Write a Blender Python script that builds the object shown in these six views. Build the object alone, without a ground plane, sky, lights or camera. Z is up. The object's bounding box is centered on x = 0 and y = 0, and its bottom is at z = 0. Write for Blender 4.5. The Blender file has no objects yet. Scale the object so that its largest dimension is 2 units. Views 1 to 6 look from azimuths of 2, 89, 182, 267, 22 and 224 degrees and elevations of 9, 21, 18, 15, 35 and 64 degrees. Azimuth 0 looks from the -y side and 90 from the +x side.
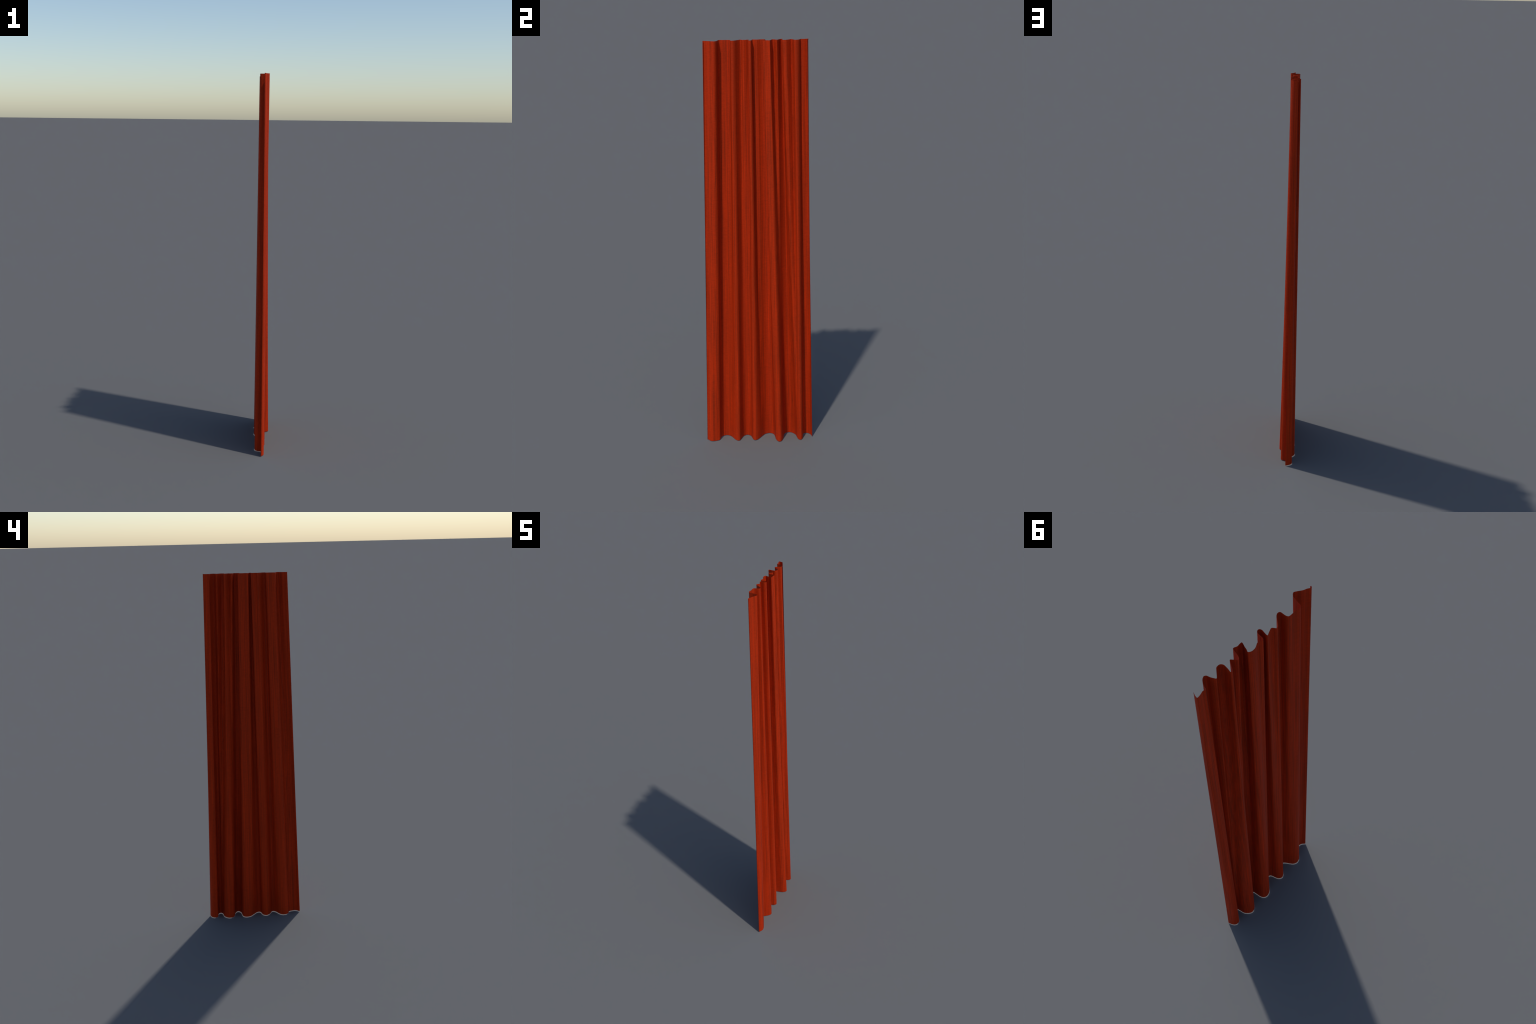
"""A single hanging panel of red woven curtain cloth, gathered into soft pleats.

The panel is a loft: the gathered heading (top cross-section, narrow and with
many small pleats) runs down into the hem (bottom cross-section, wider, with
five broad pleats).  Cross-sections are hand-placed knots (y, x) seen from above.
"""
import bpy
import math

HEIGHT = 2.0          # floor-length panel, metres
ROWS = 160            # vertical resolution

# ---------------------------------------------------------------- sections
# Each section is a list of pleats; a pleat is the run of knots from one ridge
# (standing out toward +x) to the next.  Runs with the same index in heading and
# hem are the same strip of cloth.
HEADING = [
    # side hem with its rolled-in edge, up to the first ridge
    [(-0.2152, 0.0112), (-0.2168, 0.0095), (-0.2165, 0.0072), (-0.2140, 0.0052),
     (-0.2090, 0.0070), (-0.2050, 0.0100), (-0.2000, 0.0125), (-0.1950, 0.0142),
     (-0.1890, 0.0172), (-0.1810, 0.0230), (-0.1755, 0.0265), (-0.1690, 0.0298)],
    # first deep pleat, flat valley
    [(-0.1690, 0.0298), (-0.1620, 0.0262), (-0.1572, 0.0182), (-0.1550, 0.0100),
     (-0.1530, 0.0010), (-0.1513, -0.0090), (-0.1500, -0.0140), (-0.1460, -0.0180),
     (-0.1410, -0.0195), (-0.1290, -0.0170), (-0.1220, -0.0158), (-0.1150, -0.0160),
     (-0.1080, -0.0160), (-0.1020, -0.0148), (-0.0990, -0.0100), (-0.0980, -0.0040),
     (-0.0978, 0.0030), (-0.0975, 0.0090), (-0.0950, 0.0128), (-0.0890, 0.0140)],
    # second pleat, with a small ripple in its valley
    [(-0.0890, 0.0140), (-0.0840, 0.0120), (-0.0780, 0.0070), (-0.0730, 0.0000),
     (-0.0650, -0.0100), (-0.0590, -0.0165), (-0.0550, -0.0187), (-0.0520, -0.0178),
     (-0.0480, -0.0122), (-0.0430, -0.0075), (-0.0300, -0.0118), (-0.0195, -0.0160),
     (-0.0190, -0.0120), (-0.0202, -0.0050), (-0.0218, 0.0060), (-0.0200, 0.0120),
     (-0.0160, 0.0142)],
    # third pleat, overhanging on its far side
    [(-0.0160, 0.0142), (-0.0105, 0.0130), (-0.0075, 0.0090), (-0.0062, 0.0020),
     (-0.0058, -0.0060), (-0.0042, -0.0158), (-0.0010, -0.0182), (0.0030, -0.0175),
     (0.0090, -0.0150), (0.0160, -0.0130), (0.0240, -0.0172), (0.0320, -0.0205),
     (0.0390, -0.0212), (0.0450, -0.0206), (0.0530, -0.0150), (0.0500, -0.0080),
     (0.0470, 0.0020), (0.0423, 0.0170), (0.0480, 0.0182), (0.0590, 0.0172),
     (0.0640, 0.0190), (0.0690, 0.0210)],
    # fourth pleat: front face with one little gather that melts away below
    [(0.0690, 0.0210), (0.0722, 0.0200), (0.0742, 0.0140), (0.0758, 0.0080),
     (0.0782, -0.0020), (0.0825, -0.0120), (0.0870, -0.0148), (0.0960, -0.0040),
     (0.1018, 0.0018), (0.1080, -0.0060), (0.1130, -0.0150), (0.1180, -0.0240),
     (0.1205, -0.0272), (0.1240, -0.0290)],
    # its steep return
    [(0.1240, -0.0290), (0.1270, -0.0258), (0.1260, -0.0200), (0.1245, -0.0130),
     (0.1238, -0.0060), (0.1235, 0.0020), (0.1258, 0.0070), (0.1300, 0.0108),
     (0.1365, 0.0115)],
    # a shallow dip before the last ridge
    [(0.1365, 0.0115), (0.1420, 0.0105), (0.1500, 0.0025),
     (0.1590, -0.0080), (0.1655, -0.0135), (0.1690, -0.0085), (0.1715, -0.0040),
     (0.1733, 0.0000), (0.1748, 0.0050), (0.1768, 0.0110), (0.1800, 0.0140),
     (0.1835, 0.0150)],
    # last half pleat with the free edge returning forward
    [(0.1835, 0.0150), (0.1880, 0.0132), (0.1920, 0.0105), (0.1960, 0.0060),
     (0.1995, 0.0010), (0.2018, -0.0040), (0.2040, -0.0118), (0.2058, -0.0162),
     (0.2085, -0.0176), (0.2130, -0.0152), (0.2180, -0.0150), (0.2230, -0.0168),
     (0.2290, -0.0182), (0.2340, -0.0190), (0.2387, -0.0188)],
    [(0.2387, -0.0188), (0.2378, -0.0100), (0.2353, -0.0040), (0.2330, 0.0010)],
]
HEM = [
    [(-0.2700, 0.0120), (-0.2675, 0.0085), (-0.2630, 0.0120), (-0.2560, 0.0185),
     (-0.2490, 0.0225), (-0.2420, 0.0242), (-0.2320, 0.0232), (-0.2210, 0.0205)],
    [(-0.2210, 0.0205), (-0.2110, 0.0170), (-0.2050, 0.0125), (-0.2020, 0.0030),
     (-0.1990, -0.0095), (-0.1940, -0.0170), (-0.1870, -0.0230), (-0.1780, -0.0265),
     (-0.1690, -0.0275), (-0.1580, -0.0245), (-0.1490, -0.0180), (-0.1410, -0.0080),
     (-0.1310, 0.0080), (-0.1210, 0.0195), (-0.1110, 0.0250)],
    [(-0.1110, 0.0250), (-0.1050, 0.0238), (-0.1000, 0.0185), (-0.0950, 0.0065),
     (-0.0890, -0.0070), (-0.0825, -0.0165), (-0.0745, -0.0230), (-0.0640, -0.0268),
     (-0.0550, -0.0235), (-0.0465, -0.0160), (-0.0405, -0.0020), (-0.0360, 0.0130),
     (-0.0305, 0.0210), (-0.0235, 0.0240)],
    [(-0.0235, 0.0240), (-0.0135, 0.0200), (-0.0020, 0.0080), (0.0080, -0.0060),
     (0.0180, -0.0190), (0.0270, -0.0295), (0.0390, -0.0360), (0.0520, -0.0382),
     (0.0620, -0.0355), (0.0710, -0.0280), (0.0765, -0.0150), (0.0790, -0.0005),
     (0.0820, 0.0190), (0.0890, 0.0340), (0.0960, 0.0412), (0.1015, 0.0422)],
    [(0.1015, 0.0422), (0.1090, 0.0385), (0.1160, 0.0265), (0.1210, 0.0110),
     (0.1230, -0.0045), (0.1265, -0.0225), (0.1330, -0.0330), (0.1440, -0.0395),
     (0.1560, -0.0415)],
    [(0.1560, -0.0415), (0.1670, -0.0372), (0.1780, -0.0275), (0.1860, -0.0160),
     (0.1912, 0.0065)],
    [(0.1912, 0.0065), (0.1945, 0.0180), (0.2000, 0.0270), (0.2060, 0.0305)],
    [(0.2060, 0.0305), (0.2130, 0.0280), (0.2200, 0.0170), (0.2225, 0.0020),
     (0.2240, -0.0180), (0.2310, -0.0280), (0.2400, -0.0302), (0.2480, -0.0295),
     (0.2560, -0.0245), (0.2630, -0.0155)],
    [(0.2630, -0.0155), (0.2670, -0.0065), (0.2702, 0.0035)],
]
COLUMNS = [40, 96, 90, 110, 80, 50, 50, 64, 20]      # threads per strip in the loft


def curve(knots, closed_ends, samples_per_knot=10):
    """Centripetal Catmull-Rom through the knots."""
    pts = [closed_ends[0]] + list(knots) + [closed_ends[1]]
    out = []
    for i in range(1, len(pts) - 2):
        p0, p1, p2, p3 = pts[i - 1:i + 3]

        def gap(a, b):
            return max(math.dist(a, b), 1e-6) ** 0.5
        d1, d2, d3 = gap(p0, p1), gap(p1, p2), gap(p2, p3)
        m1 = [(p1[k] - p0[k]) / d1 - (p2[k] - p0[k]) / (d1 + d2) + (p2[k] - p1[k]) / d2 for k in (0, 1)]
        m2 = [(p2[k] - p1[k]) / d2 - (p3[k] - p1[k]) / (d2 + d3) + (p3[k] - p2[k]) / d3 for k in (0, 1)]
        m1 = [m * d2 for m in m1]
        m2 = [m * d2 for m in m2]
        for j in range(samples_per_knot):
            t = j / samples_per_knot
            h = (2 * t**3 - 3 * t**2 + 1, t**3 - 2 * t**2 + t, -2 * t**3 + 3 * t**2, t**3 - t**2)
            out.append(tuple(h[0] * p1[k] + h[1] * m1[k] + h[2] * p2[k] + h[3] * m2[k] for k in (0, 1)))
    out.append(tuple(knots[-1]))
    return out


def even(points, count):
    """count + 1 points at equal arc length."""
    run = [0.0]
    for a, b in zip(points, points[1:]):
        run.append(run[-1] + math.dist(a, b))
    out, j = [], 0
    for i in range(count + 1):
        s = run[-1] * i / count
        while j < len(run) - 2 and run[j + 1] < s:
            j += 1
        t = (s - run[j]) / max(run[j + 1] - run[j], 1e-9)
        out.append(tuple(points[j][k] * (1 - t) + points[j + 1][k] * t for k in (0, 1)))
    return out


def section(strips):
    line = []
    for i, knots in enumerate(strips):
        mirror = lambda a, b: (2 * a[0] - b[0], 2 * a[1] - b[1])
        before = strips[i - 1][-2] if i else mirror(knots[0], knots[1])
        after = strips[i + 1][1] if i + 1 < len(strips) else mirror(knots[-1], knots[-2])
        pts = even(curve(knots, (before, after)), COLUMNS[i])
        line += pts if i == 0 else pts[1:]
    return line


heading, hem = section(HEADING), section(HEM)
width = len(hem)

# the little gather between the fourth ridge and the valley after it melts away
# quickly below the heading: its knots relax toward the straight chord
MELTING = 4
first = sum(COLUMNS[:MELTING])
last = first + COLUMNS[MELTING]
chord_a, chord_b = heading[first], heading[last]
RIDGE_SAG = 0.0030        # the broad fourth ridge bellies in a little at mid height

verts, faces = [], []
for r in range(ROWS + 1):
    t = r / ROWS
    for c, (b, a) in enumerate(zip(hem, heading)):
        if first < c < last:
            u = (c - first) / (last - first)
            relax = 1.0 - t
            a = tuple(a[k] + relax * (chord_a[k] * (1 - u) + chord_b[k] * u - a[k]) for k in (0, 1))
        y = b[0] * (1 - t) + a[0] * t
        x = b[1] * (1 - t) + a[1] * t
        x -= RIDGE_SAG * 4 * t * (1 - t) * math.exp(-((c - first) / 14) ** 2)
        verts.append((x, y, HEIGHT * t))
for r in range(ROWS):
    for c in range(width - 1):
        i = r * width + c
        faces.append((i, i + 1, i + width + 1, i + width))

mesh = bpy.data.meshes.new("curtain")
mesh.from_pydata(verts, [], faces)
mesh.update()
curtain = bpy.data.objects.new("curtain", mesh)
bpy.context.scene.collection.objects.link(curtain)
curtain["label"] = "tall narrow red woven curtain panel hanging in soft pleats"
curtain["category"] = "curtain"
mesh.polygons.foreach_set("use_smooth", [True] * len(mesh.polygons))

# ---------------------------------------------------------------- material
mat = bpy.data.materials.new("red_woven_cloth")
mat.use_nodes = True
nt = mat.node_tree
nodes, links = nt.nodes, nt.links
bsdf = nodes["Principled BSDF"]
bsdf.inputs["Roughness"].default_value = 0.65
bsdf.inputs["Specular IOR Level"].default_value = 0.1


def math_node(op, a, b=None, c=None):
    n = nodes.new("ShaderNodeMath")
    n.operation = op
    for i, v in enumerate((a, b, c)):
        if v is None:
            continue
        if isinstance(v, (int, float)):
            n.inputs[i].default_value = v
        else:
            links.new(v, n.inputs[i])
    return n.outputs[0]


coords = nodes.new("ShaderNodeTexCoord")
split = nodes.new("ShaderNodeSeparateXYZ")
links.new(coords.outputs["Object"], split.inputs[0])
X, Y, Z = split.outputs
# the warp threads fan out from heading to hem: undo the gathering
span = math_node("MULTIPLY_ADD", Z, -0.0213 / 0.27, 1.0)
warp_y = math_node("DIVIDE", math_node("MULTIPLY_ADD", Z, -0.0056, Y), span)
warp_x = math_node("DIVIDE", X, math_node("MULTIPLY_ADD", Z, -0.21, 1.0))


def thread_noise(sx, sy, sz, detail, rough=0.5):
    comb = nodes.new("ShaderNodeCombineXYZ")
    links.new(math_node("MULTIPLY", warp_x, sx), comb.inputs[0])
    links.new(math_node("MULTIPLY", warp_y, sy), comb.inputs[1])
    links.new(math_node("MULTIPLY", Z, sz), comb.inputs[2])
    n = nodes.new("ShaderNodeTexNoise")
    n.inputs["Scale"].default_value = 1.0
    n.inputs["Detail"].default_value = detail
    n.inputs["Roughness"].default_value = rough
    links.new(comb.outputs[0], n.inputs["Vector"])
    return n.outputs["Fac"]


warp = thread_noise(420, 420, 3.0, 1.5)       # single upright threads
slub = thread_noise(150, 150, 1.2, 1.0)       # thicker and thinner bundles
weft = thread_noise(45, 45, 380, 1.5)         # crosswise threads
fine = thread_noise(500, 500, 420, 1.0)


def weighted(*terms):
    total = None
    for value, weight in terms:
        term = math_node("MULTIPLY", value, weight)
        total = term if total is None else math_node("ADD", total, term)
    return total


mix = weighted((warp, 0.52), (slub, 0.14), (weft, 0.16), (fine, 0.18))
ramp = nodes.new("ShaderNodeValToRGB")
ramp.color_ramp.elements[0].position = 0.38
ramp.color_ramp.elements[0].color = (0.245, 0.0195, 0.0035, 1)
ramp.color_ramp.elements[1].position = 0.62
ramp.color_ramp.elements[1].color = (0.560, 0.0315, 0.0025, 1)
links.new(mix, ramp.inputs[0])
links.new(ramp.outputs[0], bsdf.inputs["Base Color"])
bump = nodes.new("ShaderNodeBump")
bump.inputs["Strength"].default_value = 0.15
bump.inputs["Distance"].default_value = 0.001
links.new(mix, bump.inputs["Height"])
links.new(bump.outputs[0], bsdf.inputs["Normal"])
mesh.materials.append(mat)
